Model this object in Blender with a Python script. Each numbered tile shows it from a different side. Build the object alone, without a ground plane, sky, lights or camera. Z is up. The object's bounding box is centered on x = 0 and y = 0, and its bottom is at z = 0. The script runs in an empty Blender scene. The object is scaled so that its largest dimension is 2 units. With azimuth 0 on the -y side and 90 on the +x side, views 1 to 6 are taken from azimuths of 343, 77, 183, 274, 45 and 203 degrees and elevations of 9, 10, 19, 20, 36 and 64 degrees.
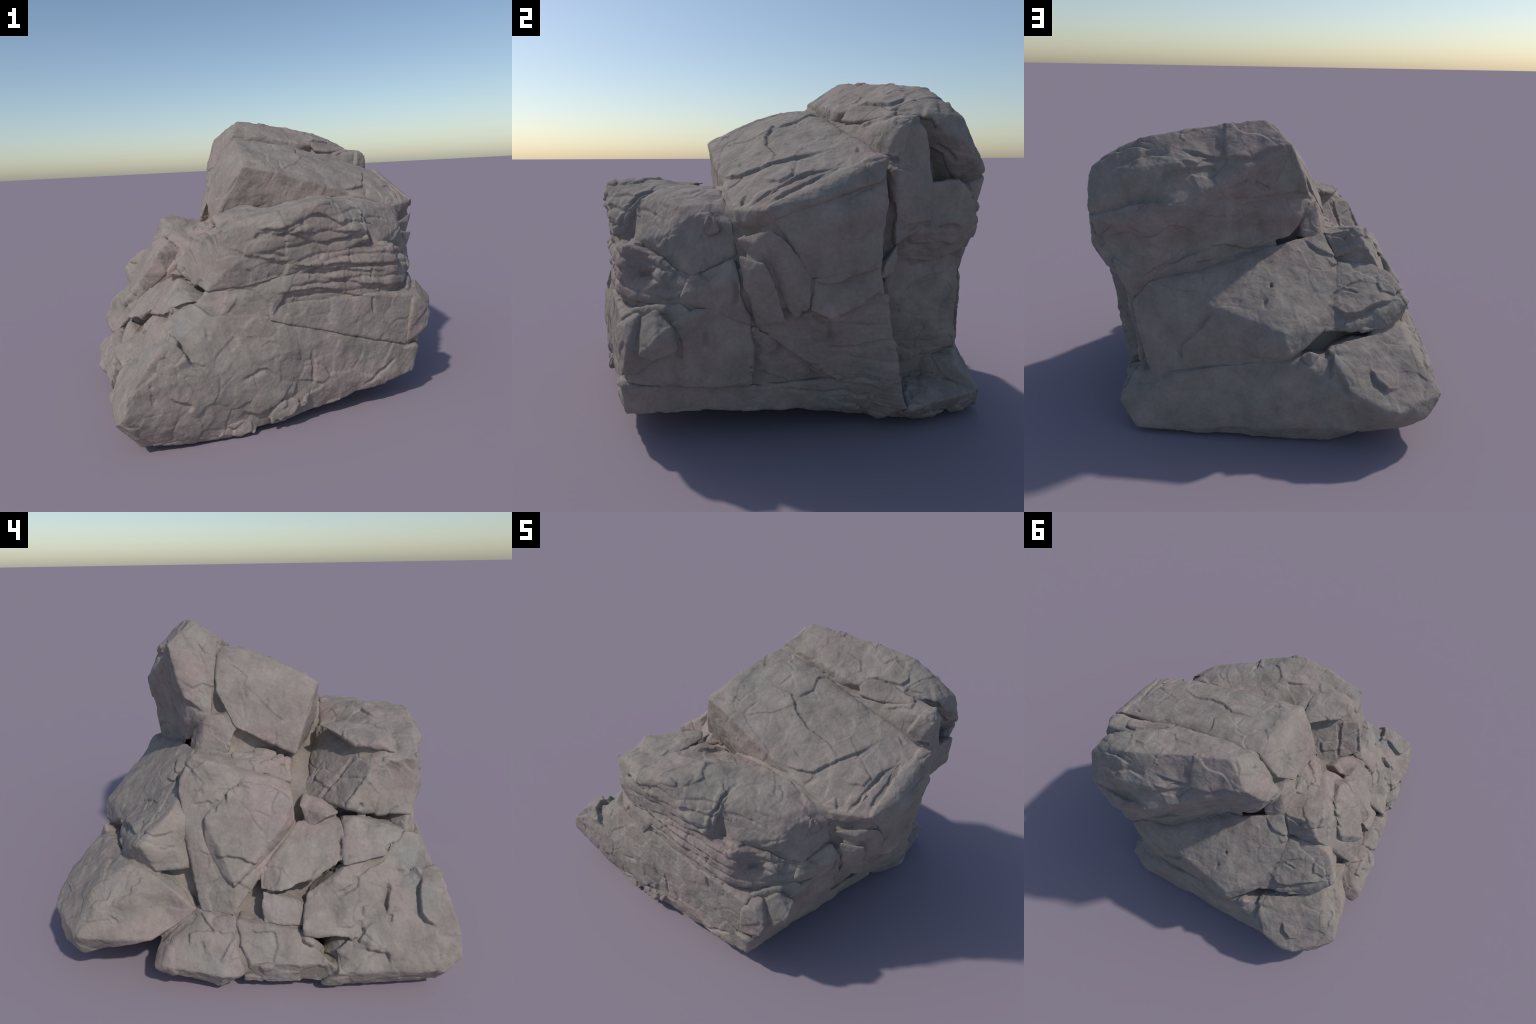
"""A weathered limestone outcrop: fractured blocks, slabs and wedges leaning on
one another.  Every block is a convex polyhedron given by its corner points; it
is remeshed finely, its edges are worn round, and its faces are roughened with
noise, flaking, bedding and cracks."""
import bpy, bmesh
import numpy as np
from mathutils import Vector

VOXEL = 0.0055

# ------------------------------------------------------------------ noise
def _hash(ix, iy, iz, seed):
    h = (ix.astype(np.uint32) * np.uint32(374761393) + iy.astype(np.uint32) * np.uint32(668265263)
         + iz.astype(np.uint32) * np.uint32(2147483647) + np.uint32(seed * 1013904223 & 0xffffffff))
    h = (h ^ (h >> np.uint32(13))) * np.uint32(1274126177)
    h = (h ^ (h >> np.uint32(16))) * np.uint32(2246822519)
    return h ^ (h >> np.uint32(15))


def noise(p, freq, seed=0):
    """Smooth gradient noise, about -1..1."""
    q = p * freq
    i = np.floor(q)
    f = q - i
    i = i.astype(np.int64)
    w = f * f * f * (f * (f * 6 - 15) + 10)
    out = 0
    for dx in (0, 1):
        wx = w[:, 0] if dx else 1 - w[:, 0]
        for dy in (0, 1):
            wy = w[:, 1] if dy else 1 - w[:, 1]
            for dz in (0, 1):
                wz = w[:, 2] if dz else 1 - w[:, 2]
                h = _hash(i[:, 0] + dx, i[:, 1] + dy, i[:, 2] + dz, seed)
                gx = (h & np.uint32(1023)) / 511.5 - 1
                gy = ((h >> np.uint32(10)) & np.uint32(1023)) / 511.5 - 1
                gz = ((h >> np.uint32(20)) & np.uint32(1023)) / 511.5 - 1
                out = out + wx * wy * wz * (gx * (f[:, 0] - dx) + gy * (f[:, 1] - dy) + gz * (f[:, 2] - dz))
    return out * 1.3


def fbm(p, freq, octaves=4, seed=0, gain=0.5):
    a, s = 1.0, 0.0
    for o in range(octaves):
        s = s + a * noise(p, freq, seed + o * 17)
        freq *= 2.03
        a *= gain
    return s


def warp(p, freq, amount, seed):
    return p + amount * np.stack([noise(p, freq, seed + k) for k in (1, 2, 3)], 1)


def flakes(p, size, seed):
    """Spalled plates: every cell of a warped Voronoi pattern has its own level and tilt."""
    q = warp(p, 2.2 / size * 0.5, size * 0.35, seed + 50) / size
    base = np.floor(q).astype(np.int64)
    best = np.full(len(p), 9e9)
    second = np.full(len(p), 9e9)
    level = np.zeros(len(p))
    for dx in (-1, 0, 1):
        for dy in (-1, 0, 1):
            for dz in (-1, 0, 1):
                c = base + np.array([dx, dy, dz])
                h = _hash(c[:, 0], c[:, 1], c[:, 2], seed)
                s = c + np.stack([(h & np.uint32(1023)), (h >> np.uint32(10)) & np.uint32(1023),
                                  (h >> np.uint32(20)) & np.uint32(1023)], 1) / 1023.0
                d = q - s
                dist = (d * d).sum(1)
                h2 = _hash(c[:, 0], c[:, 1], c[:, 2], seed + 7)
                t = np.stack([(h2 & np.uint32(1023)), (h2 >> np.uint32(10)) & np.uint32(1023),
                              (h2 >> np.uint32(20)) & np.uint32(1023)], 1) / 511.5 - 1
                lv = t[:, 0] * 0.7 + 0.9 * (d * t).sum(1)
                m = dist < best
                second = np.where(m, best, np.minimum(second, dist))
                best = np.where(m, dist, best)
                level = np.where(m, lv, level)
    return level, np.sqrt(second) - np.sqrt(best)


def bedding(p, direction, spacing, seed):
    """Weathered layers: rounded ribs with sharp partings between them."""
    d = np.array(direction, float)
    d /= np.linalg.norm(d)
    h = (p @ d) / spacing + 0.55 * noise(p, 3.0, seed) + 0.25 * noise(p, 9.0, seed + 3)
    f = h - np.floor(h)
    lev = (_hash(np.floor(h).astype(np.int64), np.zeros(len(p), np.int64), np.zeros(len(p), np.int64), seed) & np.uint32(255)) / 255.0
    rib = 1 - np.abs(2 * f - 1) ** 4
    return rib * (0.45 + 0.75 * lev) * (0.5 + 0.9 * np.clip(0.5 + noise(p, 4.0, seed + 9), 0, 1)) - 0.6


def along(p, path):
    """Distance of the points from a polyline, and the place along it (0..1)."""
    path = np.array(path, float)
    best = np.full(len(p), 9e9)
    where = np.zeros(len(p))
    n = len(path) - 1
    for k in range(n):
        a, b = path[k], path[k + 1]
        ab = b - a
        t = np.clip(((p - a) @ ab) / (ab @ ab + 1e-12), 0, 1)
        d = np.linalg.norm(p - (a + t[:, None] * ab), axis=1)
        m = d < best
        best = np.where(m, d, best)
        where = np.where(m, (k + t) / n, where)
    return best, where


# ------------------------------------------------------------------ blocks
# name, corner points, and how the surface weathers:
#   wear  rounds of edge smoothing      lump  slow undulation in metres
#   flake depth of spalled plates       bed   depth of bedding ribs
BLOCKS = []


def block(name, pts, wear=5, lump=0.010, flake=0.006, size=0.16, bed=0.0, beddir=(0.12, 0.1, 1.0), spacing=0.05, mat="plain"):
    hulls = pts if isinstance(pts[0], list) else [pts]  # a block may be several convex pieces grown together
    BLOCKS.append(dict(name=name, hulls=hulls, wear=wear, lump=lump, flake=flake, size=size, bed=bed,
                       beddir=beddir, spacing=spacing, mat=mat))


# cap block on the back of the summit: upper wedge and lower bulge
block("rock_block", [[(0.02, 0.325, 1.55), (0.30, 0.41, 1.525), (0.615, 0.51, 1.475), (0.76, 0.48, 1.40), (0.865, 0.53, 1.325), (0.65, 0.40, 1.43), (0.80, 0.37, 1.34),
                     (-0.055, 0.18, 1.455), (0.08, 0.178, 1.44), (0.45, 0.18, 1.375), (-0.125, 0.43, 1.44), (0.26, 0.55, 1.33), (-0.175, 0.37, 1.29), (-0.21, 0.34, 1.19), (-0.24, 0.20, 1.10),
                     (0.566, 0.55, 1.42), (0.62, 0.67, 1.33), (0.85, 0.64, 1.12), (0.90, 0.52, 1.24), (0.40, 0.67, 1.18), (0.1, 0.3, 1.1), (0.7, 0.5, 1.0)],
                     [(-0.18, 0.338, 1.15), (-0.168, 0.35, 1.055), (-0.12, 0.35, 0.94), (-0.255, 0.19, 1.10), (0.02, 0.385, 1.20), (0.405, 0.68, 1.178), (0.67, 0.745, 1.09), (0.58, 0.70, 1.19), (0.85, 0.64, 1.10),
                     (0.32, 0.525, 0.895), (0.585, 0.67, 0.80), (0.66, 0.675, 0.68), (0.83, 0.58, 0.92), (-0.1, 0.15, 1.0), (0.8, 0.3, 0.9)]], size=0.2)

# rounded pads between cap and summit slab
block("rock_plate", [(0.47, 0.19, 1.365), (0.49, 0.215, 1.395), (0.62, 0.29, 1.39), (0.755, 0.305, 1.35), (0.755, 0.27, 1.33), (0.62, 0.20, 1.325), (0.50, 0.165, 1.33), (0.6, 0.3, 1.25), (0.75, 0.35, 1.25)], flake=0.002, lump=0.004, mat="red")
block("rock_block", [(0.42, 0.16, 1.32), (0.60, 0.19, 1.315), (0.78, 0.207, 1.21), (0.86, 0.20, 1.17), (0.90, 0.26, 1.31), (0.86, 0.34, 1.335), (0.76, 0.32, 1.345), (0.89, 0.37, 1.28), (0.885, 0.395, 1.19), (0.90, 0.395, 0.94), (0.90, 0.25, 0.84), (0.93, 0.23, 1.0),
                     (0.6, 0.35, 1.33), (0.6, 0.2, 0.85), (0.6, 0.4, 0.9)], flake=0.004)
# summit slab with the broad sloping top
block("rock_slab", [(-0.075, 0.172, 1.43), (-0.15, -0.335, 1.255), (0.045, -0.345, 1.212), (0.236, -0.327, 1.17), (0.585, -0.29, 1.105), (0.76, -0.355, 0.985), (-0.08, 0.05, 1.412), (-0.10, -0.08, 1.372), (0.22, -0.06, 1.33), (0.125, 0.06, 1.39), (0.31, 0.10, 1.362), (0.30, 0.15, 1.36), (0.645, -0.15, 1.155), (0.82, -0.125, 1.12), (0.94, -0.255, 1.0),
                    (0.935, 0.175, 1.185), (0.70, 0.17, 1.24), (0.43, 0.145, 1.32), (-0.21, 0.18, 1.225), (-0.28, 0.08, 1.055), (-0.24, -0.285, 1.135), (-0.27, -0.255, 1.0), (-0.31, -0.225, 0.93), (0.2, -0.335, 0.9),
                    (0.77, -0.345, 0.93), (0.985, 0.18, 1.03), (1.0, 0.11, 1.0), (0.955, 0.17, 0.78), (0.93, -0.09, 0.74), (0.95, -0.15, 0.86), (0.2, 0.15, 0.85), (0.995, 0.02, 0.98)], size=0.25, flake=0.004)
# rim rolls along the lower right edge of the summit slab
block("rock_slab", [(0.945, -0.26, 1.005), (0.88, -0.27, 0.99), (0.87, -0.18, 1.06), (0.91, 0.17, 1.20), (0.96, 0.19, 1.18), (0.985, 0.16, 1.10), (0.975, -0.1, 1.03), (0.95, -0.24, 0.96), (0.8, -0.1, 0.95), (0.8, 0.1, 1.0)], flake=0.003, lump=0.006)
block("rock_slab", [(0.86, -0.30, 0.985), (0.79, -0.335, 0.99), (0.80, -0.25, 1.06), (0.86, -0.20, 1.075), (0.87, -0.27, 0.95), (0.7, -0.2, 0.95)], flake=0.003, lump=0.004)
# front block, layered half
block("rock_block", [(-0.10, -0.43, 1.02), (-0.34, -0.58, 0.96), (-0.43, -0.80, 0.965), (-0.30, -0.80, 1.01), (-0.115, -0.86, 0.985), (0.0, -0.83, 1.065), (0.08, -0.835, 1.07), (0.36, -0.70, 1.02), (0.30, -0.36, 1.045), (0.02, -0.36, 1.005), (0.08, -0.6, 1.08), (0.21, -0.56, 1.08), (-0.30, -0.675, 1.01),
                     (-0.391, -0.838, 0.80), (-0.487, -0.77, 0.688), (-0.30, -0.835, 0.70), (-0.05, -0.825, 0.745),
                     (0.335, -0.81, 0.875), (0.37, -0.77, 0.84), (-0.345, -0.245, 0.717), (-0.45, -0.355, 0.746), (-0.53, -0.548, 0.712), (-0.56, -0.46, 0.755), (-0.50, -0.58, 0.928), (0.2, -0.3, 0.75), (0.35, -0.3, 0.85)],
      bed=0.014, mat="layered", spacing=0.06, beddir=(-0.10, 0.1, 1.0))
# weathered lip over the shaded recess
block("rock_plate", [(-0.195, -0.345, 1.048), (-0.365, -0.513, 0.985), (-0.40, -0.56, 1.0), (-0.40, -0.62, 1.02), (-0.31, -0.61, 1.045), (-0.18, -0.50, 1.055), (-0.12, -0.42, 1.045), (-0.30, -0.74, 0.99), (-0.41, -0.70, 0.965), (-0.12, -0.66, 1.02), (-0.2, -0.5, 0.95), (-0.3, -0.6, 0.95)], flake=0.004)
# front block, smooth half
block("rock_block", [(0.35, -0.695, 1.01), (0.42, -0.73, 0.825), (0.735, -0.505, 0.728), (0.77, -0.34, 0.81), (0.76, -0.35, 0.93), (0.68, -0.36, 1.0), (0.613, -0.55, 1.0), (0.50, -0.36, 1.05), (0.30, -0.37, 1.055), (0.424, -0.60, 1.045), (0.68, -0.50, 0.965), (0.66, -0.59, 0.885), (0.2, -0.6, 1.06), (0.3, -0.3, 0.75)],
      flake=0.004)
block("loose_stone", [(0.705, -0.43, 0.965), (0.745, -0.42, 0.955), (0.755, -0.40, 0.90), (0.73, -0.45, 0.885), (0.70, -0.46, 0.93), (0.66, -0.40, 0.92)], flake=0.002, lump=0.003)
# reddish layered block below it
block("rock_slab", [(0.49, -0.77, 0.835), (0.25, -0.80, 0.85), (-0.03, -0.835, 0.75), (-0.22, -0.81, 0.605), (-0.20, -0.82, 0.66), (0.20, -0.83, 0.57), (0.495, -0.79, 0.615), (0.55, -0.765, 0.615),
                    (0.585, -0.63, 0.765), (0.72, -0.565, 0.655), (0.67, -0.615, 0.595), (0.73, -0.50, 0.73), (0.2, -0.4, 0.8), (0.2, -0.4, 0.55), (0.7, -0.4, 0.6)], bed=0.016, spacing=0.055, mat="red", beddir=(0.05, 0.1, 1.0))
block("rock_block", [(-0.48, -0.76, 0.70), (-0.30, -0.82, 0.70), (-0.05, -0.825, 0.74), (-0.20, -0.825, 0.60), (-0.40, -0.80, 0.58), (-0.45, -0.80, 0.56), (-0.21, -0.84, 0.53), (-0.54, -0.74, 0.62), (-0.2, -0.5, 0.6), (-0.2, -0.5, 0.75)], flake=0.006)
block("rock_block", [(0.72, -0.52, 0.725), (0.80, -0.355, 0.805), (0.845, -0.345, 0.745), (0.83, -0.335, 0.64), (0.80, -0.29, 0.54), (0.74, -0.52, 0.62), (0.725, -0.56, 0.65), (0.5, -0.4, 0.7), (0.5, -0.3, 0.55)], flake=0.004)
# smooth wedge under the layers
block("rock_wedge", [(-0.22, -0.825, 0.605), (-0.22, -0.845, 0.535), (0.15, -0.835, 0.60), (0.37, -0.822, 0.592), (0.605, -0.78, 0.55), (0.50, -0.72, 0.585), (0.60, -0.70, 0.58), (0.54, -0.795, 0.33), (0.555, -0.797, 0.29),
                     (0.15, -0.845, 0.42), (0.2, -0.5, 0.5), (0.6, -0.5, 0.45)], flake=0.003, lump=0.006)
block("loose_stone", [(0.588, -0.808, 0.52), (0.66, -0.715, 0.575), (0.60, -0.72, 0.575), (0.727, -0.775, 0.45), (0.70, -0.78, 0.37), (0.685, -0.735, 0.335), (0.55, -0.797, 0.29), (0.70, -0.62, 0.42), (0.60, -0.6, 0.45), (0.66, -0.77, 0.53)],
      flake=0.003, mat="red", lump=0.006)
block("loose_stone", [(0.66, -0.71, 0.565), (0.70, -0.65, 0.605), (0.765, -0.59, 0.535), (0.79, -0.66, 0.50), (0.76, -0.67, 0.41), (0.74, -0.73, 0.43), (0.70, -0.55, 0.48), (0.60, -0.6, 0.45), (0.75, -0.57, 0.44)],
      flake=0.003, lump=0.005)
# right lower front
block("rock_block", [(0.67, -0.74, 0.44), (0.725, -0.57, 0.56), (0.76, -0.50, 0.61), (0.775, -0.44, 0.615), (0.785, -0.29, 0.54), (0.725, -0.27, 0.26), (0.635, -0.77, 0.29), (0.68, -0.5, 0.26), (0.3, -0.5, 0.55), (0.3, -0.5, 0.25), (0.4, -0.2, 0.4)], flake=0.003)
block("rock_block", [(0.78, -0.285, 0.53), (0.76, -0.10, 0.42), (0.74, -0.03, 0.33), (0.70, -0.03, 0.23), (0.66, -0.27, 0.24), (0.72, -0.2, 0.40), (0.5, -0.1, 0.4), (0.5, -0.2, 0.25)], flake=0.008, size=0.1)
# foot of the right side
block("rock_slab", [[(0.595, -0.785, 0.135), (0.56, -0.81, 0.28), (0.63, -0.79, 0.28), (0.645, -0.74, 0.26), (0.69, -0.25, 0.26), (0.65, -0.3, 0.14), (0.62, -0.5, 0.145), (0.72, -0.1, 0.25), (0.68, -0.1, 0.12),
                    (0.0, -0.7, 0.12), (0.1, -0.1, 0.12), (0.1, -0.1, 0.3), (0.1, -0.7, 0.3)],
                     [(0.71, -0.12, 0.26), (0.77, 0.1, 0.26), (0.67, -0.12, 0.12), (0.68, 0.05, 0.105), (0.64, 0.3, 0.025), (0.74, 0.38, 0.12), (0.78, 0.3, 0.25), (0.1, -0.1, 0.1), (0.1, 0.3, 0.02), (0.1, 0.3, 0.3), (0.1, -0.1, 0.3)]], flake=0.004)

# curved shells of the right face, and what they lean on
block("rock_block", [(0.74, -0.33, 0.96), (0.75, -0.34, 0.88), (0.86, -0.25, 0.96), (0.86, -0.24, 0.88), (0.77, -0.31, 0.80), (0.77, -0.30, 0.62), (0.7, -0.2, 0.9), (0.7, -0.2, 0.6)], flake=0.004, lump=0.005)
block("rock_block", [(0.60, -0.745, 0.585), (0.67, -0.62, 0.60), (0.73, -0.55, 0.63), (0.72, -0.60, 0.54), (0.64, -0.72, 0.50), (0.76, -0.5, 0.58), (0.4, -0.5, 0.6), (0.4, -0.5, 0.4)], flake=0.005, lump=0.005)
block("rock_shell", [(0.78, -0.355, 0.885), (0.95, -0.247, 0.935), (0.955, -0.18, 0.88), (0.93, -0.085, 0.75), (0.92, -0.09, 0.62), (0.86, -0.13, 0.56), (0.84, -0.30, 0.82), (0.89, -0.30, 0.87), (0.93, -0.2, 0.79), (0.7, -0.2, 0.7)], flake=0.002, lump=0.004)
block("rock_shell", [(0.83, -0.345, 0.828), (0.93, -0.265, 0.81), (0.905, -0.21, 0.70), (0.87, -0.17, 0.56), (0.79, -0.27, 0.53), (0.83, -0.33, 0.68), (0.89, -0.31, 0.775), (0.7, -0.2, 0.65)], flake=0.003, lump=0.004)
# walls of the right face
block("rock_block", [(0.93, -0.08, 0.745), (0.955, 0.17, 0.80), (0.93, 0.20, 0.66), (0.93, 0.0, 0.57), (0.91, -0.09, 0.61), (0.6, 0.2, 0.75), (0.6, -0.1, 0.6)], flake=0.004)
block("rock_block", [(0.90, 0.0, 0.57), (0.94, 0.205, 0.67), (0.89, 0.25, 0.48), (0.83, 0.30, 0.36), (0.81, 0.33, 0.25), (0.81, 0.37, 0.13), (0.75, 0.1, 0.25), (0.74, -0.04, 0.34), (0.76, -0.10, 0.41), (0.77, -0.28, 0.54), (0.87, -0.09, 0.60), (0.70, 0.29, 0.035),
                     (0.5, 0.3, 0.6), (0.4, 0.3, 0.1), (0.5, -0.2, 0.3), (0.5, -0.2, 0.55)], bed=0.005, flake=0.004)
block("loose_stone", [(0.955, 0.185, 0.79), (0.90, 0.26, 0.80), (0.88, 0.27, 0.86), (0.89, 0.25, 0.74), (0.93, 0.18, 0.72), (0.7, 0.2, 0.75), (0.7, 0.3, 0.8)], flake=0.003, lump=0.004)
block("rock_block", [[(0.87, 0.29, 0.88), (0.905, 0.50, 1.095), (0.90, 0.53, 0.92), (0.85, 0.63, 1.0), (0.80, 0.66, 0.88), (0.75, 0.66, 0.80), (0.80, 0.26, 0.78), (0.79, 0.45, 0.75), (0.89, 0.38, 1.08), (0.4, 0.55, 0.9), (0.4, 0.3, 0.8)],
                     [(0.72, 0.64, 0.79), (0.665, 0.655, 0.68), (0.635, 0.685, 0.33), (0.62, 0.37, 0.25), (0.80, 0.28, 0.80), (0.80, 0.26, 0.65), (0.73, 0.30, 0.5), (0.4, 0.55, 0.8), (0.4, 0.6, 0.3), (0.4, 0.2, 0.5)]], bed=0.004)

block("rock_block", [(0.80, 0.39, 0.13), (0.75, 0.58, 0.13), (0.745, 0.76, 0.145), (0.69, 0.30, 0.04), (0.71, 0.48, 0.03), (0.66, 0.80, 0.03), (0.72, 0.42, 0.17), (0.66, 0.55, 0.16), (0.66, 0.66, 0.21), (0.4, 0.4, 0.05), (0.4, 0.4, 0.3)], flake=0.01, size=0.1)
# foot of the back
block("rock_slab", [[(0.69, 0.66, 0.26), (0.74, 0.76, 0.145), (0.64, 0.82, 0.025), (0.65, 0.77, 0.20), (0.354, 0.825, 0.035), (-0.2, 0.83, 0.008), (-0.36, 0.84, 0.015), (0.356, 0.795, 0.35), (-0.06, 0.812, 0.447), (-0.25, 0.838, 0.43),
                    (-0.35, 0.79, 0.465), (-0.43, 0.905, 0.33), (-0.43, 0.90, 0.13), (-0.20, 0.85, 0.10), (-0.50, 0.86, 0.10), (-0.30, 0.6, 0.012), (0.2, 0.3, 0.02), (0.6, 0.4, 0.05), (0.5, 0.4, 0.35), (-0.2, 0.4, 0.4)],
                     [(-0.335, 0.77, 0.49), (-0.44, 0.925, 0.355), (-0.60, 0.95, 0.265), (-0.676, 0.945, 0.26), (-0.78, 0.86, 0.28), (-0.92, 0.75, 0.257), (-0.79, 0.65, 0.43), (-0.76, 0.69, 0.45), (-0.625, 0.60, 0.525), (-0.72, 0.53, 0.53), (-0.765, 0.40, 0.49), (-0.82, 0.60, 0.435), (-0.80, 0.28, 0.40), (-0.78, 0.22, 0.33), (-0.87, 0.68, 0.33), (-0.88, 0.42, 0.23),
                     (-0.825, 0.84, 0.18), (-0.85, 0.76, 0.12), (-0.70, 0.88, 0.14), (-0.5, 0.86, 0.09), (-0.45, 0.4, 0.05), (-0.3, 0.6, 0.4), (-0.4, 0.3, 0.4)]], flake=0.003, size=0.25)
block("loose_stone", [(-0.245, 0.81, 0.50), (-0.20, 0.82, 0.47), (-0.25, 0.84, 0.43), (-0.29, 0.79, 0.48), (-0.28, 0.80, 0.44), (-0.2, 0.7, 0.42)], flake=0.002, lump=0.003)
# sloping slabs of the back
block("rock_slab", [(-0.20, 0.325, 0.935), (-0.30, 0.28, 0.945), (0.10, 0.50, 0.86), (-0.035, 0.617, 0.768), (-0.40, 0.585, 0.63), (-0.31, 0.70, 0.56), (-0.19, 0.708, 0.65), (-0.123, 0.83, 0.55), (-0.12, 0.82, 0.595), (-0.15, 0.82, 0.46), (0.14, 0.70, 0.617), (0.256, 0.755, 0.46), (0.30, 0.775, 0.36),
                    (0.58, 0.66, 0.78), (0.66, 0.68, 0.68), (0.64, 0.70, 0.5), (0.55, 0.735, 0.23), (-0.37, 0.372, 0.82), (-0.3, 0.3, 0.4), (0.4, 0.3, 0.5)], flake=0.003, size=0.25)
block("rock_slab", [(-0.56, 0.322, 0.80), (-0.372, 0.37, 0.818), (-0.66, 0.345, 0.76), (-0.68, 0.49, 0.645), (-0.75, 0.50, 0.638), (-0.765, 0.465, 0.64), (-0.745, 0.40, 0.50), (-0.72, 0.30, 0.52), (-0.63, 0.24, 0.72), (-0.70, 0.25, 0.50), (-0.70, 0.527, 0.555), (-0.62, 0.60, 0.53), (-0.43, 0.66, 0.56), (-0.36, 0.60, 0.64), (-0.31, 0.70, 0.555), (-0.405, 0.515, 0.712),
                    (-0.4, 0.2, 0.6), (-0.3, 0.5, 0.5)], flake=0.006)
# back corner

# stepped block of the left slope
block("rock_block", [(-0.487, 0.27, 0.975), (-0.56, 0.325, 0.85), (-0.305, 0.275, 0.95), (-0.36, 0.34, 0.84), (-0.53, 0.17, 0.96), (-0.45, 0.12, 0.92), (-0.65, 0.285, 0.70), (-0.60, 0.15, 0.80), (-0.57, 0.14, 0.84), (-0.40, -0.20, 0.82), (-0.27, 0.15, 0.93), (-0.47, -0.215, 0.80), (-0.58, -0.225, 0.70), (-0.55, 0.05, 0.88),
                     (-0.74, 0.235, 0.48), (-0.81, 0.03, 0.45), (-0.855, 0.04, 0.345), (-0.81, 0.20, 0.34), (-0.73, -0.08, 0.50), (-0.4, 0.2, 0.4), (-0.4, -0.2, 0.6)])
block("rock_slab", [(-0.665, 0.185, 0.69), (-0.675, 0.185, 0.75), (-0.59, 0.085, 0.835), (-0.56, 0.027, 0.87), (-0.54, -0.10, 0.865), (-0.625, -0.21, 0.81), (-0.675, -0.175, 0.72), (-0.59, -0.225, 0.69), (-0.72, -0.08, 0.55), (-0.82, 0.038, 0.49), (-0.79, 0.05, 0.43), (-0.76, 0.12, 0.54), (-0.71, 0.18, 0.60), (-0.45, 0.05, 0.8), (-0.45, -0.15, 0.80)], flake=0.003)
# stump and steps under the summit
block("loose_stone", [(-0.256, 0.225, 1.115), (-0.29, 0.26, 0.93), (-0.315, 0.11, 0.92), (-0.305, 0.10, 1.0), (-0.27, 0.06, 1.06), (-0.24, 0.12, 1.12), (-0.17, 0.30, 1.02), (-0.19, 0.325, 0.93), (-0.27, 0.29, 0.92), (-0.1, 0.2, 1.1), (-0.1, 0.2, 0.9)], flake=0.004)
block("loose_stone", [(-0.30, 0.11, 0.92), (-0.37, 0.10, 0.915), (-0.285, -0.09, 0.93), (-0.37, -0.02, 0.90), (-0.44, 0.10, 0.905), (-0.30, -0.20, 0.90), (-0.37, -0.205, 0.80), (-0.40, -0.10, 0.86), (-0.1, 0.1, 0.95), (-0.1, -0.2, 0.9), (-0.2, 0.0, 0.7)], flake=0.010, size=0.09)
# foot of the left slope
block("rock_block", [(-0.80, 0.40, 0.19), (-0.80, 0.38, 0.05), (-0.955, 0.35, 0.16), (-0.93, 0.39, 0.13), (-0.93, 0.10, 0.03), (-0.995, 0.09, 0.13), (-0.96, -0.02, 0.12), (-0.86, 0.035, 0.34), (-0.81, 0.20, 0.335), (-0.90, 0.04, 0.27), (-0.88, 0.3, 0.26), (-0.4, 0.3, 0.02), (-0.4, 0.0, 0.02), (-0.4, 0.2, 0.4)])
block("rock_block", [(-0.855, 0.03, 0.33), (-0.89, 0.035, 0.27), (-0.96, -0.04, 0.18), (-0.92, -0.06, 0.05), (-0.90, -0.42, 0.05), (-0.945, -0.40, 0.18), (-0.95, -0.25, 0.18), (-0.88, -0.26, 0.30), (-0.855, -0.085, 0.315), (-0.92, 0.0, 0.05), (-0.4, 0.0, 0.3), (-0.4, -0.2, 0.05)], flake=0.006)
# slope beside the gully
block("loose_stone", [(-0.44, -0.265, 0.775), (-0.35, -0.25, 0.72), (-0.585, -0.37, 0.72), (-0.505, -0.24, 0.74), (-0.57, -0.28, 0.64), (-0.46, -0.36, 0.755), (-0.53, -0.43, 0.72), (-0.3, -0.35, 0.6)], flake=0.004)
block("rock_slab", [(-0.54, -0.24, 0.68), (-0.60, -0.222, 0.645), (-0.735, -0.065, 0.51), (-0.69, -0.15, 0.59), (-0.79, -0.07, 0.45), (-0.82, -0.165, 0.46), (-0.76, -0.30, 0.49), (-0.70, -0.45, 0.56), (-0.60, -0.45, 0.66), (-0.53, -0.43, 0.69), (-0.3, -0.3, 0.4), (-0.3, -0.5, 0.5)], flake=0.004)
block("rock_slab", [(-0.60, -0.45, 0.67), (-0.53, -0.44, 0.70), (-0.565, -0.50, 0.71), (-0.555, -0.735, 0.645), (-0.60, -0.72, 0.64), (-0.68, -0.645, 0.575), (-0.72, -0.44, 0.54), (-0.3, -0.4, 0.6), (-0.3, -0.7, 0.6), (-0.4, -0.5, 0.4)], flake=0.004)
block("loose_stone", [(-0.787, -0.08, 0.442), (-0.855, -0.085, 0.315), (-0.80, -0.17, 0.42), (-0.835, -0.2, 0.31), (-0.78, -0.31, 0.37), (-0.85, -0.31, 0.31), (-0.5, -0.1, 0.3), (-0.5, -0.2, 0.4)], flake=0.004)
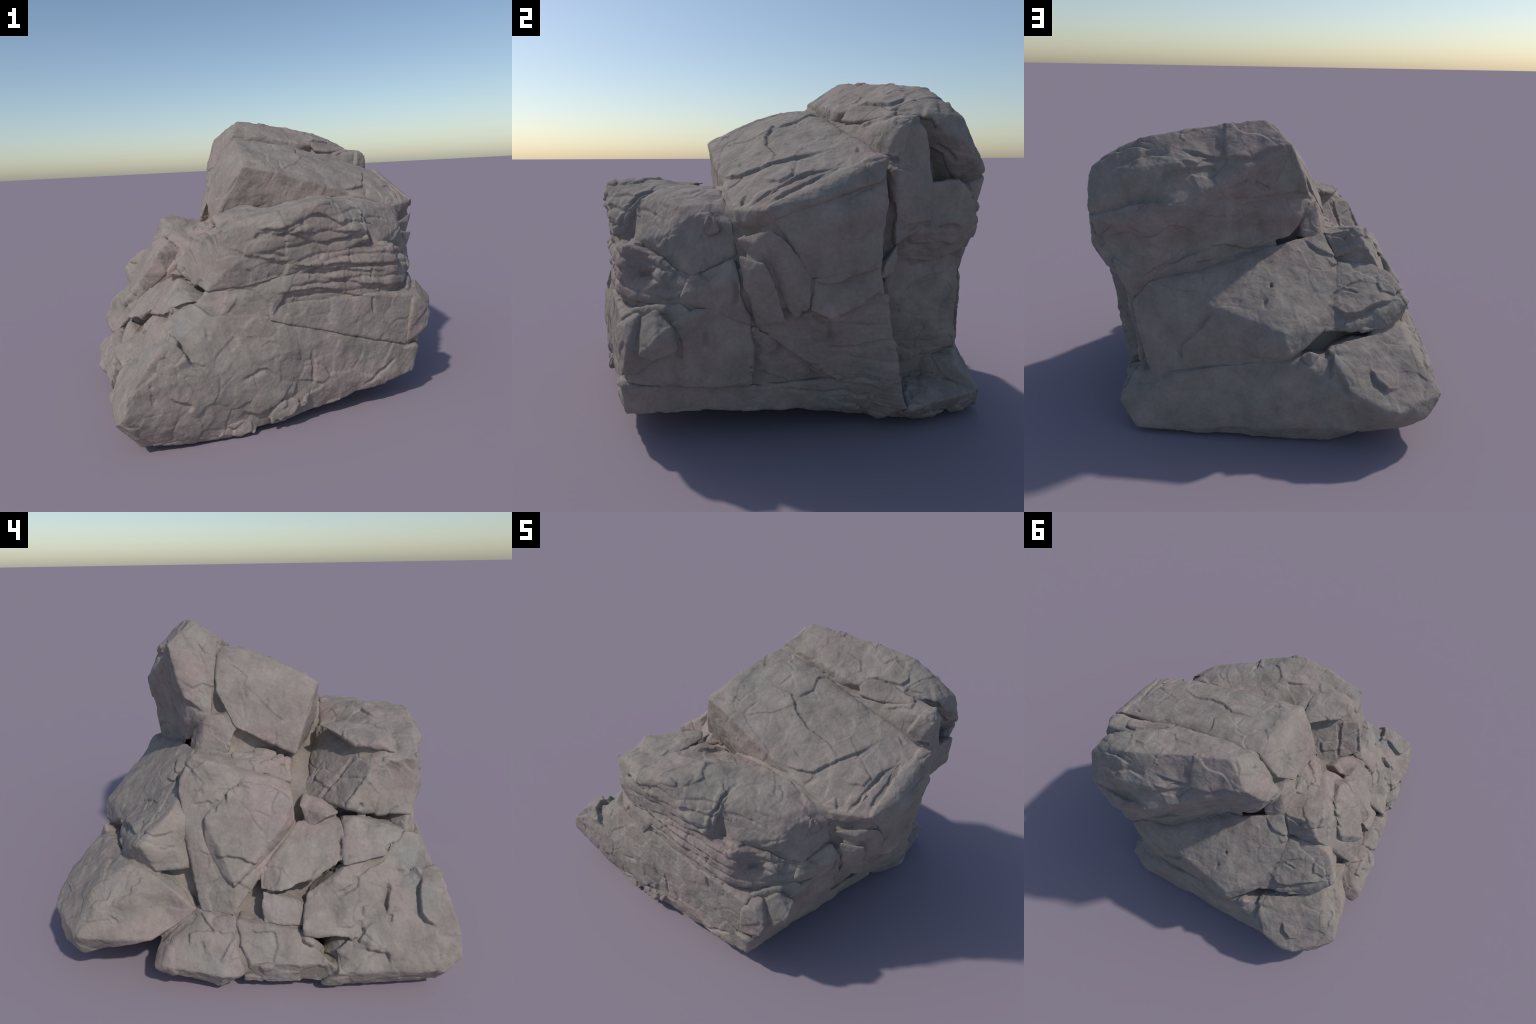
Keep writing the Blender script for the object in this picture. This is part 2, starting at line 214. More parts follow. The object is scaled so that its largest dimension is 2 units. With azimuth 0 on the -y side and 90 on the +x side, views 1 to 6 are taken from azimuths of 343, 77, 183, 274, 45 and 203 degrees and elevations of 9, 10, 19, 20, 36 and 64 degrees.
# great front foot
block("rock_block", [[(-0.89, -0.95, 0.318), (-0.725, -0.885, 0.497), (-0.705, -0.80, 0.483), (-0.52, -0.83, 0.59), (-0.22, -0.825, 0.57), (0.20, -0.835, 0.41), (0.545, -0.80, 0.29), (0.60, -0.78, 0.17), (0.57, -0.79, 0.13),
                     (-0.95, -0.87, 0.17), (-0.84, -0.87, 0.035), (-0.5, -0.87, 0.008), (-0.2, -0.85, 0.02), (0.14, -0.805, 0.10), (0.47, -0.805, 0.14), (-0.915, -0.955, 0.22), (-0.91, -0.35, 0.04), (-0.955, -0.42, 0.14), (-0.95, -0.66, 0.18),
                     (-0.79, -0.64, 0.355), (-0.88, -0.517, 0.268), (-0.83, -0.835, 0.302), (-0.71, -0.65, 0.443), (-0.66, -0.45, 0.44), (-0.3, -0.3, 0.1), (0.3, -0.4, 0.12), (-0.3, -0.4, 0.5)],
                     [(-0.667, -0.685, 0.503), (-0.708, -0.65, 0.443), (-0.553, -0.737, 0.638), (-0.50, -0.825, 0.60), (-0.64, -0.82, 0.51), (-0.70, -0.45, 0.53), (-0.62, -0.68, 0.58), (-0.78, -0.5, 0.40), (-0.78, -0.62, 0.37), (-0.905, -0.26, 0.335), (-0.895, -0.275, 0.295), (-0.76, -0.28, 0.42), (-0.88, -0.5, 0.275), (-0.3, -0.4, 0.4), (-0.3, -0.8, 0.5)]], flake=0.004)

# nodules at the front foot
block("loose_stone", [(-0.50, -0.885, 0.02), (-0.32, -0.885, 0.005), (-0.34, -0.87, 0.09), (-0.46, -0.89, 0.08), (-0.29, -0.86, 0.04), (-0.4, -0.7, 0.02), (-0.4, -0.7, 0.1)], flake=0.006, size=0.07)
block("loose_stone", [(-0.24, -0.89, 0.04), (-0.05, -0.885, 0.095), (-0.02, -0.87, 0.16), (-0.20, -0.885, 0.14), (-0.25, -0.87, 0.08), (-0.1, -0.7, 0.06), (-0.1, -0.7, 0.16)], flake=0.008, size=0.07)


# ---- MARKS ------------------------------------------------------ cracks and ledges
# Each follows a few control points over the surface.  A crack is a groove of the
# given depth; a ledge lifts the face on its left (or right, if negative), as seen
# from outside, like the broken edge of a spalled plate.
MARKS = []


def crack(depth, path):
    MARKS.append(("crack", depth, np.array(path)))


def ledge(height, path):
    MARKS.append(("ledge", height, np.array(path)))


# summit slab and cap, from above
ledge(-0.012, [(0.089, -0.083, 1.336), (0.158, -0.080, 1.328), (0.230, -0.062, 1.324), (0.304, -0.114, 1.277), (0.412, -0.143, 1.229), (0.552, -0.135, 1.192), (0.650, -0.167, 1.156)])
ledge(-0.014, [(0.729, 0.009, 1.198), (0.702, -0.084, 1.174), (0.653, -0.170, 1.155), (0.615, -0.235, 1.124), (0.590, -0.286, 1.104), (0.503, -0.319, 1.093), (0.436, -0.337, 1.097)])
ledge(0.008, [(0.720, -0.226, 1.100), (0.771, -0.215, 1.089), (0.820, -0.184, 1.090), (0.826, -0.137, 1.117), (0.785, -0.123, 1.137), (0.724, -0.141, 1.148)])
crack(0.012, [(0.873, 0.044, 1.154), (0.868, -0.013, 1.131), (0.854, -0.092, 1.116), (0.844, -0.231, 1.056), (0.830, -0.308, 0.992)])
crack(0.014, [(0.881, 0.034, 1.146), (0.900, -0.106, 1.083), (0.908, -0.246, 1.018)])
crack(0.008, [(0.793, 0.134, 1.218), (0.838, 0.121, 1.197)])
crack(0.005, [(0.496, -0.273, 1.132), (0.429, -0.261, 1.161)])
crack(0.008, [(0.584, -0.289, 1.103), (0.609, -0.296, 1.087), (0.578, -0.340, 1.052)])
ledge(-0.010, [(0.743, -0.299, 1.037), (0.765, -0.308, 1.021), (0.778, -0.326, 0.997)])
ledge(-0.008, [(-0.058, -0.257, 1.288), (0.017, -0.247, 1.272), (0.047, -0.164, 1.310), (0.035, -0.142, 1.321)])
ledge(0.014, [(0.476, 0.236, 1.396), (0.536, 0.272, 1.401), (0.596, 0.297, 1.394), (0.649, 0.319, 1.386), (0.664, 0.368, 1.404), (0.645, 0.396, 1.427)])
crack(0.010, [(0.681, 0.325, 1.372), (0.744, 0.356, 1.360), (0.787, 0.373, 1.331), (0.808, 0.398, 1.313)])
ledge(0.010, [(0.647, 0.197, 1.297), (0.707, 0.226, 1.314), (0.769, 0.252, 1.325), (0.759, 0.301, 1.340), (0.702, 0.324, 1.349)])
ledge(-0.016, [(0.792, 0.199, 1.213), (0.820, 0.232, 1.291), (0.832, 0.277, 1.324)])
crack(0.010, [(0.856, 0.208, 1.180), (0.903, 0.239, 1.163), (0.904, 0.334, 1.110)])
# top and right end of the front block
crack(0.012, [(0.329, -0.567, 1.053), (0.336, -0.647, 1.033), (0.351, -0.701, 1.015), (0.353, -0.736, 0.959)])
ledge(0.010, [(-0.401, -0.706, 0.963), (-0.296, -0.687, 1.015), (-0.195, -0.685, 1.037)])
ledge(0.010, [(-0.099, -0.519, 1.028), (-0.058, -0.498, 1.023), (-0.043, -0.446, 1.015), (0.008, -0.310, 0.984)])
crack(0.005, [(0.490, -0.425, 1.043), (0.533, -0.436, 1.035), (0.569, -0.495, 1.012)])
crack(0.005, [(0.492, -0.587, 1.021), (0.514, -0.604, 0.996), (0.562, -0.585, 0.974)])
ledge(0.014, [(0.714, -0.461, 0.892), (0.725, -0.431, 0.940), (0.687, -0.424, 0.971)])
crack(0.006, [(0.372, -0.703, 0.970), (0.484, -0.643, 0.952), (0.557, -0.610, 0.938)])
# layered face of the front block
ledge(0.016, [(-0.245, -0.832, 0.969), (-0.184, -0.848, 0.961), (-0.141, -0.855, 0.960), (-0.100, -0.858, 0.976)])
ledge(0.012, [(-0.151, -0.853, 0.939), (-0.105, -0.853, 0.940), (-0.047, -0.850, 0.920), (-0.001, -0.838, 0.895)])
ledge(0.014, [(0.015, -0.835, 1.008), (0.055, -0.832, 1.019), (0.107, -0.823, 1.000), (0.173, -0.821, 0.965), (0.286, -0.776, 0.958)])
ledge(0.012, [(-0.105, -0.854, 0.955), (-0.013, -0.844, 0.931), (0.103, -0.826, 0.935), (0.215, -0.824, 0.916), (0.321, -0.795, 0.910)])
ledge(0.014, [(0.045, -0.830, 0.875), (0.159, -0.822, 0.885), (0.250, -0.810, 0.891), (0.336, -0.788, 0.892)])
crack(0.010, [(-0.254, -0.840, 0.922), (-0.239, -0.841, 0.940), (-0.162, -0.855, 0.945)])
crack(0.010, [(-0.244, -0.843, 0.849), (-0.174, -0.848, 0.848), (-0.102, -0.845, 0.816)])
ledge(0.008, [(-0.391, -0.808, 0.897), (-0.313, -0.839, 0.855), (-0.225, -0.843, 0.832), (-0.154, -0.843, 0.816)])
crack(0.012, [(0.356, -0.701, 1.006), (0.338, -0.750, 0.957), (0.350, -0.783, 0.880)])
# reddish layers and wedge
ledge(0.016, [(-0.091, -0.838, 0.792), (-0.042, -0.838, 0.782), (0.054, -0.828, 0.759), (0.106, -0.826, 0.771), (0.157, -0.826, 0.772), (0.256, -0.811, 0.754), (0.417, -0.789, 0.731), (0.503, -0.773, 0.723)])
ledge(0.014, [(-0.093, -0.841, 0.776), (0.001, -0.836, 0.754), (0.078, -0.830, 0.748), (0.158, -0.823, 0.747), (0.240, -0.815, 0.726), (0.336, -0.809, 0.712), (0.467, -0.797, 0.693)])
ledge(0.014, [(0.064, -0.830, 0.711), (0.142, -0.827, 0.690), (0.212, -0.815, 0.677), (0.302, -0.821, 0.653), (0.408, -0.801, 0.631), (0.505, -0.756, 0.606)])
crack(0.010, [(0.218, -0.811, 0.806), (0.227, -0.817, 0.758)])
crack(0.010, [(0.283, -0.816, 0.709), (0.283, -0.819, 0.667)])
crack(0.010, [(0.361, -0.802, 0.723), (0.346, -0.814, 0.665)])
crack(0.008, [(-0.130, -0.823, 0.742), (-0.129, -0.834, 0.715)])
ledge(0.012, [(-0.188, -0.840, 0.659), (-0.076, -0.833, 0.656), (0.060, -0.836, 0.659), (0.127, -0.828, 0.641), (0.233, -0.823, 0.600), (0.340, -0.823, 0.581)])
crack(0.010, [(0.347, -0.822, 0.580), (0.357, -0.819, 0.491)])
# great front foot
crack(0.010, [(-0.596, -0.899, 0.401), (-0.576, -0.902, 0.391), (-0.540, -0.904, 0.371)])
ledge(-0.030, [(-0.665, -0.705, 0.494), (-0.649, -0.869, 0.482), (-0.596, -0.899, 0.401)])
crack(0.010, [(-0.372, -0.903, 0.287), (-0.301, -0.898, 0.308), (-0.253, -0.895, 0.316), (-0.195, -0.893, 0.265)])
ledge(0.014, [(-0.715, -0.927, 0.282), (-0.676, -0.928, 0.248), (-0.624, -0.925, 0.226), (-0.614, -0.925, 0.208), (-0.636, -0.922, 0.188)])
crack(0.010, [(-0.001, -0.858, 0.359), (0.002, -0.859, 0.262), (-0.004, -0.852, 0.188)])
ledge(0.014, [(-0.377, -0.890, 0.138), (-0.306, -0.881, 0.102), (-0.198, -0.883, 0.137), (-0.132, -0.878, 0.207)])
crack(0.006, [(-0.509, -0.845, 0.544), (-0.507, -0.868, 0.494)])
ledge(-0.010, [(-0.345, -0.855, 0.513), (-0.319, -0.849, 0.542), (-0.269, -0.839, 0.561)])
crack(0.010, [(0.291, -0.821, 0.126), (0.406, -0.813, 0.181), (0.481, -0.807, 0.232)])
crack(0.008, [(-0.782, -0.929, 0.349), (-0.780, -0.935, 0.254)])
# upper left slope
ledge(-0.018, [(-0.559, 0.035, 0.852), (-0.526, 0.022, 0.872)])
ledge(-0.022, [(-0.626, 0.091, 0.797), (-0.588, 0.085, 0.822), (-0.573, 0.074, 0.853), (-0.562, 0.040, 0.850)])
crack(0.012, [(-0.608, 0.259, 0.784), (-0.620, 0.197, 0.790), (-0.618, 0.180, 0.797), (-0.620, 0.147, 0.784), (-0.614, 0.139, 0.794), (-0.624, 0.091, 0.800)])
crack(0.012, [(-0.607, 0.145, 0.807), (-0.650, 0.138, 0.779), (-0.663, 0.141, 0.769)])
ledge(-0.012, [(-0.526, 0.260, 0.919), (-0.530, 0.228, 0.940), (-0.523, 0.192, 0.963)])
# left slope and back corner
ledge(0.016, [(-0.740, 0.131, 0.586), (-0.761, 0.065, 0.600), (-0.765, 0.003, 0.585), (-0.739, -0.058, 0.554)])
crack(0.006, [(-0.731, 0.086, 0.646), (-0.721, 0.049, 0.662)])
ledge(0.012, [(-0.677, 0.479, 0.674), (-0.723, 0.397, 0.674), (-0.687, 0.321, 0.682)])
crack(0.006, [(-0.746, 0.414, 0.633), (-0.730, 0.368, 0.611), (-0.703, 0.316, 0.612)])
ledge(-0.010, [(-0.847, 0.594, 0.386), (-0.834, 0.583, 0.407), (-0.823, 0.553, 0.423)])
ledge(-0.010, [(-0.816, 0.516, 0.427), (-0.798, 0.512, 0.459), (-0.783, 0.476, 0.473), (-0.763, 0.473, 0.490)])
crack(0.008, [(-0.867, 0.599, 0.341), (-0.873, 0.562, 0.312)])
ledge(-0.010, [(-0.836, 0.711, 0.360), (-0.826, 0.658, 0.400), (-0.835, 0.615, 0.407), (-0.805, 0.595, 0.447)])
ledge(-0.010, [(-0.840, 0.583, 0.396), (-0.813, 0.516, 0.432), (-0.803, 0.480, 0.441)])
crack(0.010, [(-0.716, 0.331, 0.435), (-0.675, 0.280, 0.433)])
ledge(-0.014, [(-0.915, 0.241, 0.231), (-0.868, 0.241, 0.270), (-0.872, 0.170, 0.284), (-0.884, 0.111, 0.295)])
crack(0.012, [(-0.902, 0.185, 0.253), (-0.923, 0.177, 0.225)])
crack(0.014, [(-0.863, 0.031, 0.312), (-0.898, 0.023, 0.264), (-0.925, 0.004, 0.196), (-0.937, -0.021, 0.146)])
ledge(-0.012, [(-0.951, 0.100, 0.183), (-0.917, 0.065, 0.239), (-0.894, 0.035, 0.283)])
# left slope, foot and gully
ledge(0.030, [(-0.714, -0.650, 0.462), (-0.753, -0.644, 0.411), (-0.805, -0.635, 0.361)])
crack(0.018, [(-0.811, -0.651, 0.357), (-0.837, -0.641, 0.333)])
ledge(0.030, [(-0.670, -0.683, 0.500), (-0.660, -0.749, 0.475), (-0.686, -0.803, 0.471)])
ledge(0.030, [(-0.692, -0.802, 0.470), (-0.753, -0.777, 0.440), (-0.820, -0.776, 0.375), (-0.841, -0.795, 0.349), (-0.860, -0.834, 0.334)])
ledge(-0.020, [(-0.883, -0.511, 0.247), (-0.859, -0.526, 0.294), (-0.849, -0.519, 0.312)])
ledge(-0.020, [(-0.889, -0.418, 0.183), (-0.871, -0.432, 0.213), (-0.856, -0.481, 0.264), (-0.866, -0.472, 0.288)])
ledge(-0.020, [(-0.936, -0.637, 0.195), (-0.916, -0.627, 0.230), (-0.908, -0.576, 0.230), (-0.896, -0.528, 0.236)])
ledge(-0.024, [(-0.889, -0.418, 0.183), (-0.829, -0.364, 0.150), (-0.906, -0.301, 0.244), (-0.901, -0.266, 0.265), (-0.862, -0.251, 0.295)])
ledge(-0.012, [(-0.825, -0.523, 0.346), (-0.797, -0.532, 0.386), (-0.788, -0.561, 0.389)])
ledge(0.012, [(-0.855, -0.408, 0.312), (-0.850, -0.473, 0.311), (-0.834, -0.516, 0.335)])
crack(0.022, [(-0.532, -0.732, 0.626), (-0.647, -0.655, 0.600), (-0.654, -0.621, 0.545), (-0.690, -0.551, 0.522), (-0.722, -0.505, 0.498)])
crack(0.020, [(-0.722, -0.505, 0.498), (-0.756, -0.497, 0.459), (-0.766, -0.418, 0.421)])
ledge(-0.016, [(-0.690, -0.433, 0.561), (-0.617, -0.439, 0.647)])
ledge(-0.012, [(-0.678, -0.378, 0.586), (-0.638, -0.417, 0.497)])
crack(0.010, [(-0.728, -0.322, 0.530), (-0.630, -0.381, 0.465), (-0.693, -0.406, 0.494)])
ledge(-0.010, [(-0.735, -0.236, 0.387), (-0.750, -0.300, 0.501), (-0.727, -0.330, 0.529)])
# shaded recess
crack(0.014, [(-0.356, -0.506, 0.936), (-0.402, -0.437, 0.852), (-0.432, -0.349, 0.751)])
crack(0.008, [(-0.287, -0.356, 0.853), (-0.328, -0.302, 0.783)])
crack(0.016, [(-0.538, -0.526, 0.770), (-0.540, -0.530, 0.742)])
ledge(0.012, [(-0.418, -0.633, 0.955), (-0.448, -0.637, 0.937), (-0.431, -0.685, 0.945)])
ledge(-0.012, [(-0.550, -0.456, 0.753), (-0.523, -0.508, 0.828), (-0.487, -0.567, 0.908)])
# left end of the cap
crack(0.008, [(-0.075, 0.296, 1.455), (-0.116, 0.230, 1.381), (-0.133, 0.245, 1.355)])
ledge(-0.012, [(-0.050, 0.371, 1.492), (-0.033, 0.340, 1.504), (0.004, 0.306, 1.529)])
# shaded recess
crack(0.006, [(-0.199, 0.038, 1.237), (-0.222, 0.023, 1.191)])
crack(0.006, [(-0.224, -0.078, 1.184), (-0.230, -0.088, 1.171)])
# back of the cap and foot
ledge(-0.016, [(0.765, 0.529, 1.375), (0.668, 0.525, 1.417), (0.569, 0.540, 1.416)])
ledge(0.012, [(0.596, 0.639, 1.265), (0.493, 0.634, 1.279), (0.485, 0.614, 1.315), (0.395, 0.603, 1.333), (0.260, 0.523, 1.334), (0.235, 0.533, 1.313)])
ledge(0.012, [(0.410, 0.583, 1.363), (0.344, 0.567, 1.351), (0.264, 0.492, 1.376)])
ledge(-0.012, [(0.640, 0.590, 1.359), (0.552, 0.565, 1.386), (0.469, 0.574, 1.383)])
crack(0.008, [(0.186, 0.552, 1.224), (0.074, 0.503, 1.277)])
ledge(0.014, [(0.408, 0.532, 1.413), (0.352, 0.520, 1.395), (0.263, 0.496, 1.371), (0.087, 0.490, 1.374), (0.008, 0.450, 1.411), (-0.120, 0.414, 1.427)])
# sloping slabs of the back
crack(0.012, [(-0.330, 0.593, 0.660), (-0.363, 0.537, 0.691), (-0.396, 0.514, 0.705), (-0.455, 0.476, 0.723), (-0.507, 0.442, 0.735)])
crack(0.010, [(-0.413, 0.508, 0.708), (-0.488, 0.509, 0.693)])
ledge(-0.026, [(-0.673, 0.506, 0.654), (-0.570, 0.549, 0.650), (-0.494, 0.597, 0.615), (-0.420, 0.619, 0.613), (-0.363, 0.601, 0.643)])
ledge(-0.012, [(-0.372, 0.367, 0.802), (-0.345, 0.420, 0.802)])
ledge(0.024, [(-0.360, 0.778, 0.475), (-0.357, 0.823, 0.430), (-0.354, 0.860, 0.390)])
ledge(0.020, [(-0.544, 0.812, 0.415), (-0.554, 0.845, 0.386), (-0.607, 0.865, 0.354), (-0.614, 0.880, 0.337)])
crack(0.020, [(-0.033, 0.624, 0.762), (-0.049, 0.622, 0.762)])
crack(0.010, [(-0.018, 0.690, 0.716), (-0.010, 0.730, 0.686)])
ledge(-0.012, [(-0.533, 0.718, 0.477), (-0.610, 0.662, 0.486), (-0.750, 0.653, 0.460)])
ledge(0.014, [(-0.196, 0.338, 0.922), (-0.266, 0.382, 0.876), (-0.364, 0.350, 0.814), (-0.406, 0.332, 0.837)])
ledge(0.012, [(-0.390, 0.332, 0.818), (-0.475, 0.316, 0.870), (-0.554, 0.308, 0.857)])
ledge(-0.010, [(-0.362, 0.614, 0.477), (-0.447, 0.555, 0.488), (-0.503, 0.639, 0.550), (-0.588, 0.600, 0.544)])
# back of the cap and foot
crack(0.010, [(0.387, 0.754, 0.403), (0.424, 0.742, 0.449)])
ledge(-0.020, [(0.401, 0.754, 0.361), (0.391, 0.748, 0.480), (0.284, 0.753, 0.594), (0.236, 0.751, 0.659)])
ledge(0.012, [(0.043, 0.800, 0.452), (-0.076, 0.822, 0.463), (-0.168, 0.810, 0.487)])
crack(0.010, [(0.769, 0.644, 0.987), (0.641, 0.696, 1.032), (0.589, 0.686, 0.994)])
crack(0.008, [(0.309, 0.610, 1.102), (0.150, 0.479, 1.073)])
ledge(0.014, [(0.289, 0.548, 0.936), (0.210, 0.504, 0.938), (0.108, 0.426, 0.883), (0.022, 0.393, 0.922)])
crack(0.012, [(0.593, 0.673, 0.803), (0.491, 0.639, 0.858), (0.381, 0.581, 0.905), (0.267, 0.536, 0.920)])
# right face, lower
crack(0.012, [(0.832, 0.013, 0.438), (0.863, 0.091, 0.442), (0.885, 0.194, 0.458), (0.889, 0.254, 0.468)])
crack(0.012, [(0.766, 0.080, 0.280), (0.815, 0.172, 0.287), (0.837, 0.321, 0.274)])
ledge(0.025, [(0.764, -0.209, 0.483), (0.780, -0.114, 0.419), (0.773, -0.033, 0.353), (0.763, 0.057, 0.292), (0.766, 0.110, 0.250)])
crack(0.012, [(0.708, -0.151, 0.228), (0.727, 0.030, 0.200), (0.753, 0.110, 0.215), (0.747, 0.179, 0.176), (0.786, 0.222, 0.200)])
crack(0.020, [(0.680, -0.361, 0.249), (0.689, -0.261, 0.272), (0.702, -0.196, 0.242)])
crack(0.014, [(0.893, -0.116, 0.611), (0.877, -0.053, 0.581), (0.874, -0.013, 0.535)])
crack(0.010, [(0.895, -0.010, 0.573), (0.844, 0.012, 0.464)])
ledge(-0.020, [(0.761, -0.287, 0.488), (0.727, -0.279, 0.392), (0.722, -0.284, 0.305)])
ledge(0.020, [(0.920, -0.084, 0.733), (0.932, -0.026, 0.717), (0.937, 0.035, 0.730), (0.948, 0.092, 0.760), (0.933, 0.178, 0.786)])
ledge(0.020, [(0.926, -0.006, 0.587), (0.928, 0.083, 0.623), (0.933, 0.144, 0.657), (0.936, 0.175, 0.689)])
crack(0.010, [(0.971, 0.070, 0.869), (0.978, 0.107, 0.912), (0.970, 0.166, 0.934)])
# right face, upper
crack(0.014, [(0.775, 0.345, 0.638), (0.750, 0.447, 0.670), (0.717, 0.578, 0.688)])
ledge(0.020, [(0.801, 0.388, 1.321), (0.821, 0.413, 1.320), (0.835, 0.432, 1.287), (0.848, 0.471, 1.324)])
crack(0.012, [(0.805, 0.439, 1.229), (0.834, 0.486, 1.195), (0.845, 0.519, 1.162)])
ledge(-0.014, [(0.883, 0.218, 1.153), (0.912, 0.245, 1.132), (0.911, 0.285, 1.137)])
crack(0.016, [(0.903, 0.270, 0.907), (0.904, 0.352, 0.921), (0.885, 0.404, 0.928)])
crack(0.014, [(0.886, 0.418, 0.900), (0.891, 0.494, 0.909), (0.837, 0.621, 0.945)])
# right face, front
crack(0.010, [(0.753, -0.465, 0.524), (0.730, -0.465, 0.432)])
crack(0.014, [(0.733, -0.566, 0.487), (0.696, -0.563, 0.382)])
ledge(0.016, [(0.618, -0.785, 0.284), (0.648, -0.628, 0.268), (0.666, -0.475, 0.260), (0.722, -0.286, 0.279)])
crack(0.012, [(0.541, -0.742, 0.702), (0.562, -0.678, 0.720), (0.619, -0.635, 0.745)])
ledge(0.014, [(0.632, -0.656, 0.671), (0.666, -0.614, 0.690), (0.655, -0.599, 0.738)])
crack(0.020, [(0.817, -0.336, 0.769), (0.828, -0.327, 0.686), (0.802, -0.298, 0.590)])
crack(0.012, [(0.835, -0.352, 0.725), (0.813, -0.361, 0.622)])


# ------------------------------------------------------------------ materials
def nodes_of(name):
    m = bpy.data.materials.new(name)
    m.use_nodes = True
    nt = m.node_tree
    return m, nt, nt.nodes["Principled BSDF"]


def rock_material(name, base, pink, cool, pink_bias=0.5):
    m, nt, bsdf = nodes_of(name)
    N, L = nt.nodes, nt.links
    co = N.new("ShaderNodeTexCoord").outputs["Object"]

    def tex(scale, detail=4, rough=0.55, dist=0.0):
        t = N.new("ShaderNodeTexNoise")
        t.inputs["Scale"].default_value = scale
        t.inputs["Detail"].default_value = detail
        t.inputs["Roughness"].default_value = rough
        t.inputs["Distortion"].default_value = dist
        L.new(co, t.inputs["Vector"])
        return t.outputs["Fac"]

    def ramp(fac, lo, hi):
        r = N.new("ShaderNodeMapRange")
        r.interpolation_type = "SMOOTHSTEP"
        r.inputs["From Min"].default_value = lo
        r.inputs["From Max"].default_value = hi
        L.new(fac, r.inputs["Value"])
        return r.outputs["Result"]

    def mix(fac, a, b, mode="MIX"):
        x = N.new("ShaderNodeMix")
        x.data_type = "RGBA"
        x.blend_type = mode
        for sock, val in ((x.inputs[0], fac), (x.inputs[6], a), (x.inputs[7], b)):
            if isinstance(val, (tuple, float, int)):
                sock.default_value = val if not isinstance(val, tuple) else (*val, 1)
            else:
                L.new(val, sock)
        return x.outputs[2]

    col = mix(ramp(tex(3.2, 3, 0.5, 0.4), pink_bias - 0.08, pink_bias + 0.18), base, pink)
    col = mix(ramp(tex(2.6, 3, 0.5, 0.3), 0.55, 0.75), col, cool)
    tone = N.new("ShaderNodeMapRange")
    tone.inputs["From Min"].default_value = 0.3
    tone.inputs["From Max"].default_value = 0.7
    tone.inputs["To Min"].default_value = 0.79
    tone.inputs["To Max"].default_value = 1.13
    L.new(tex(9.0, 6, 0.6), tone.inputs["Value"])
    col = mix(1.0, col, tone.outputs["Result"], "MULTIPLY")
    grain = N.new("ShaderNodeMapRange")
    grain.inputs["From Min"].default_value = 0.25
    grain.inputs["From Max"].default_value = 0.75
    grain.inputs["To Min"].default_value = 0.90
    grain.inputs["To Max"].default_value = 1.09
    L.new(tex(70.0, 4, 0.6), grain.inputs["Value"])
    col = mix(1.0, col, grain.outputs["Result"], "MULTIPLY")
    L.new(col, bsdf.inputs["Base Color"])
    bsdf.inputs["Roughness"].default_value = 0.9
    bsdf.inputs["Specular IOR Level"].default_value = 0.2
    def bump(fac, strength, distance, after=None):
        x = N.new("ShaderNodeBump")
        x.inputs["Strength"].default_value = strength
        x.inputs["Distance"].default_value = distance
        L.new(fac, x.inputs["Height"])
        if after is not None:
            L.new(after, x.inputs["Normal"])
        return x.outputs["Normal"]

    rough = bump(tex(24.0, 8, 0.62, 0.3), 0.5, 0.010)
    pits = N.new("ShaderNodeTexVoronoi")
    pits.inputs["Scale"].default_value = 38.0
    L.new(co, pits.inputs["Vector"])
    pitted = bump(ramp(pits.outputs["Distance"], 0.05, 0.22), 0.25, 0.004, rough)
    fine = bump(tex(120.0, 6, 0.65), 0.35, 0.003, pitted)
    L.new(fine, bsdf.inputs["Normal"])
    return m


MATS = {
    "joint": rock_material("joint_filling", (0.278, 0.239, 0.205), (0.288, 0.238, 0.208), (0.266, 0.246, 0.219)),
    "plain": rock_material("grey_limestone", (0.292, 0.255, 0.223), (0.319, 0.257, 0.231), (0.270, 0.259, 0.234)),
    "layered": rock_material("layered_limestone", (0.285, 0.249, 0.217), (0.300, 0.242, 0.217), (0.267, 0.255, 0.230)),
    "red": rock_material("reddish_limestone", (0.283, 0.240, 0.211), (0.282, 0.220, 0.200), (0.267, 0.248, 0.223), 0.44),
}

# ------------------------------------------------------------------ building
# hollows and swells that no convex block can give: where, how far, how wide
HOLLOWS = [
    ((0.58, 0.64, 1.34), (-0.01, -0.045, 0.0), 0.12), ((0.68, 0.73, 0.98), (-0.02, -0.05, 0.0), 0.10), ((0.14, 0.50, 1.10), (0.0, -0.03, 0.0), 0.13), ((0.08, 0.44, 0.97), (0.0, -0.05, 0.0), 0.10), ((0.25, 0.55, 1.39), (0.0, -0.045, -0.03), 0.12), ((0.05, 0.48, 1.43), (0.0, -0.035, -0.01), 0.09), ((0.19, 0.83, 0.28), (0.0, -0.02, 0.0), 0.15),
    ((0.42, 0.63, 0.95), (0.0, -0.055, 0.0), 0.09), ((0.37, 0.60, 0.80), (0.0, 0.06, 0.0), 0.10),
    ((-0.83, -0.36, 0.41), (0.045, 0.0, -0.035), 0.10), ((-0.83, 0.36, 0.34), (0.045, 0.0, -0.03), 0.09),
    ((-0.49, -0.68, 0.86), (0.05, 0.0, 0.0), 0.12), ((0.0, -0.45, 1.06), (0.0, 0.02, -0.04), 0.09), ((-0.2, -0.85, 0.45), (0.0, -0.015, 0.0), 0.2), ((-0.65, -0.80, 0.54), (0.02, 0.03, -0.045), 0.085),
    ((0.58, -0.70, 0.74), (-0.02, 0.03, 0.0), 0.07),
]


def moulded(p):
    for c, v, r in HOLLOWS:
        g = np.exp(-((p - np.array(c)) ** 2).sum(1) / (r * r))
        p = p + g[:, None] * np.array(v)
    return p




def add_hull(bm, pts):
    vs = [bm.verts.new(p) for p in pts]
    bmesh.ops.convex_hull(bm, input=vs)
    bmesh.ops.delete(bm, geom=[v for v in vs if v.is_valid and not v.link_faces], context="VERTS")


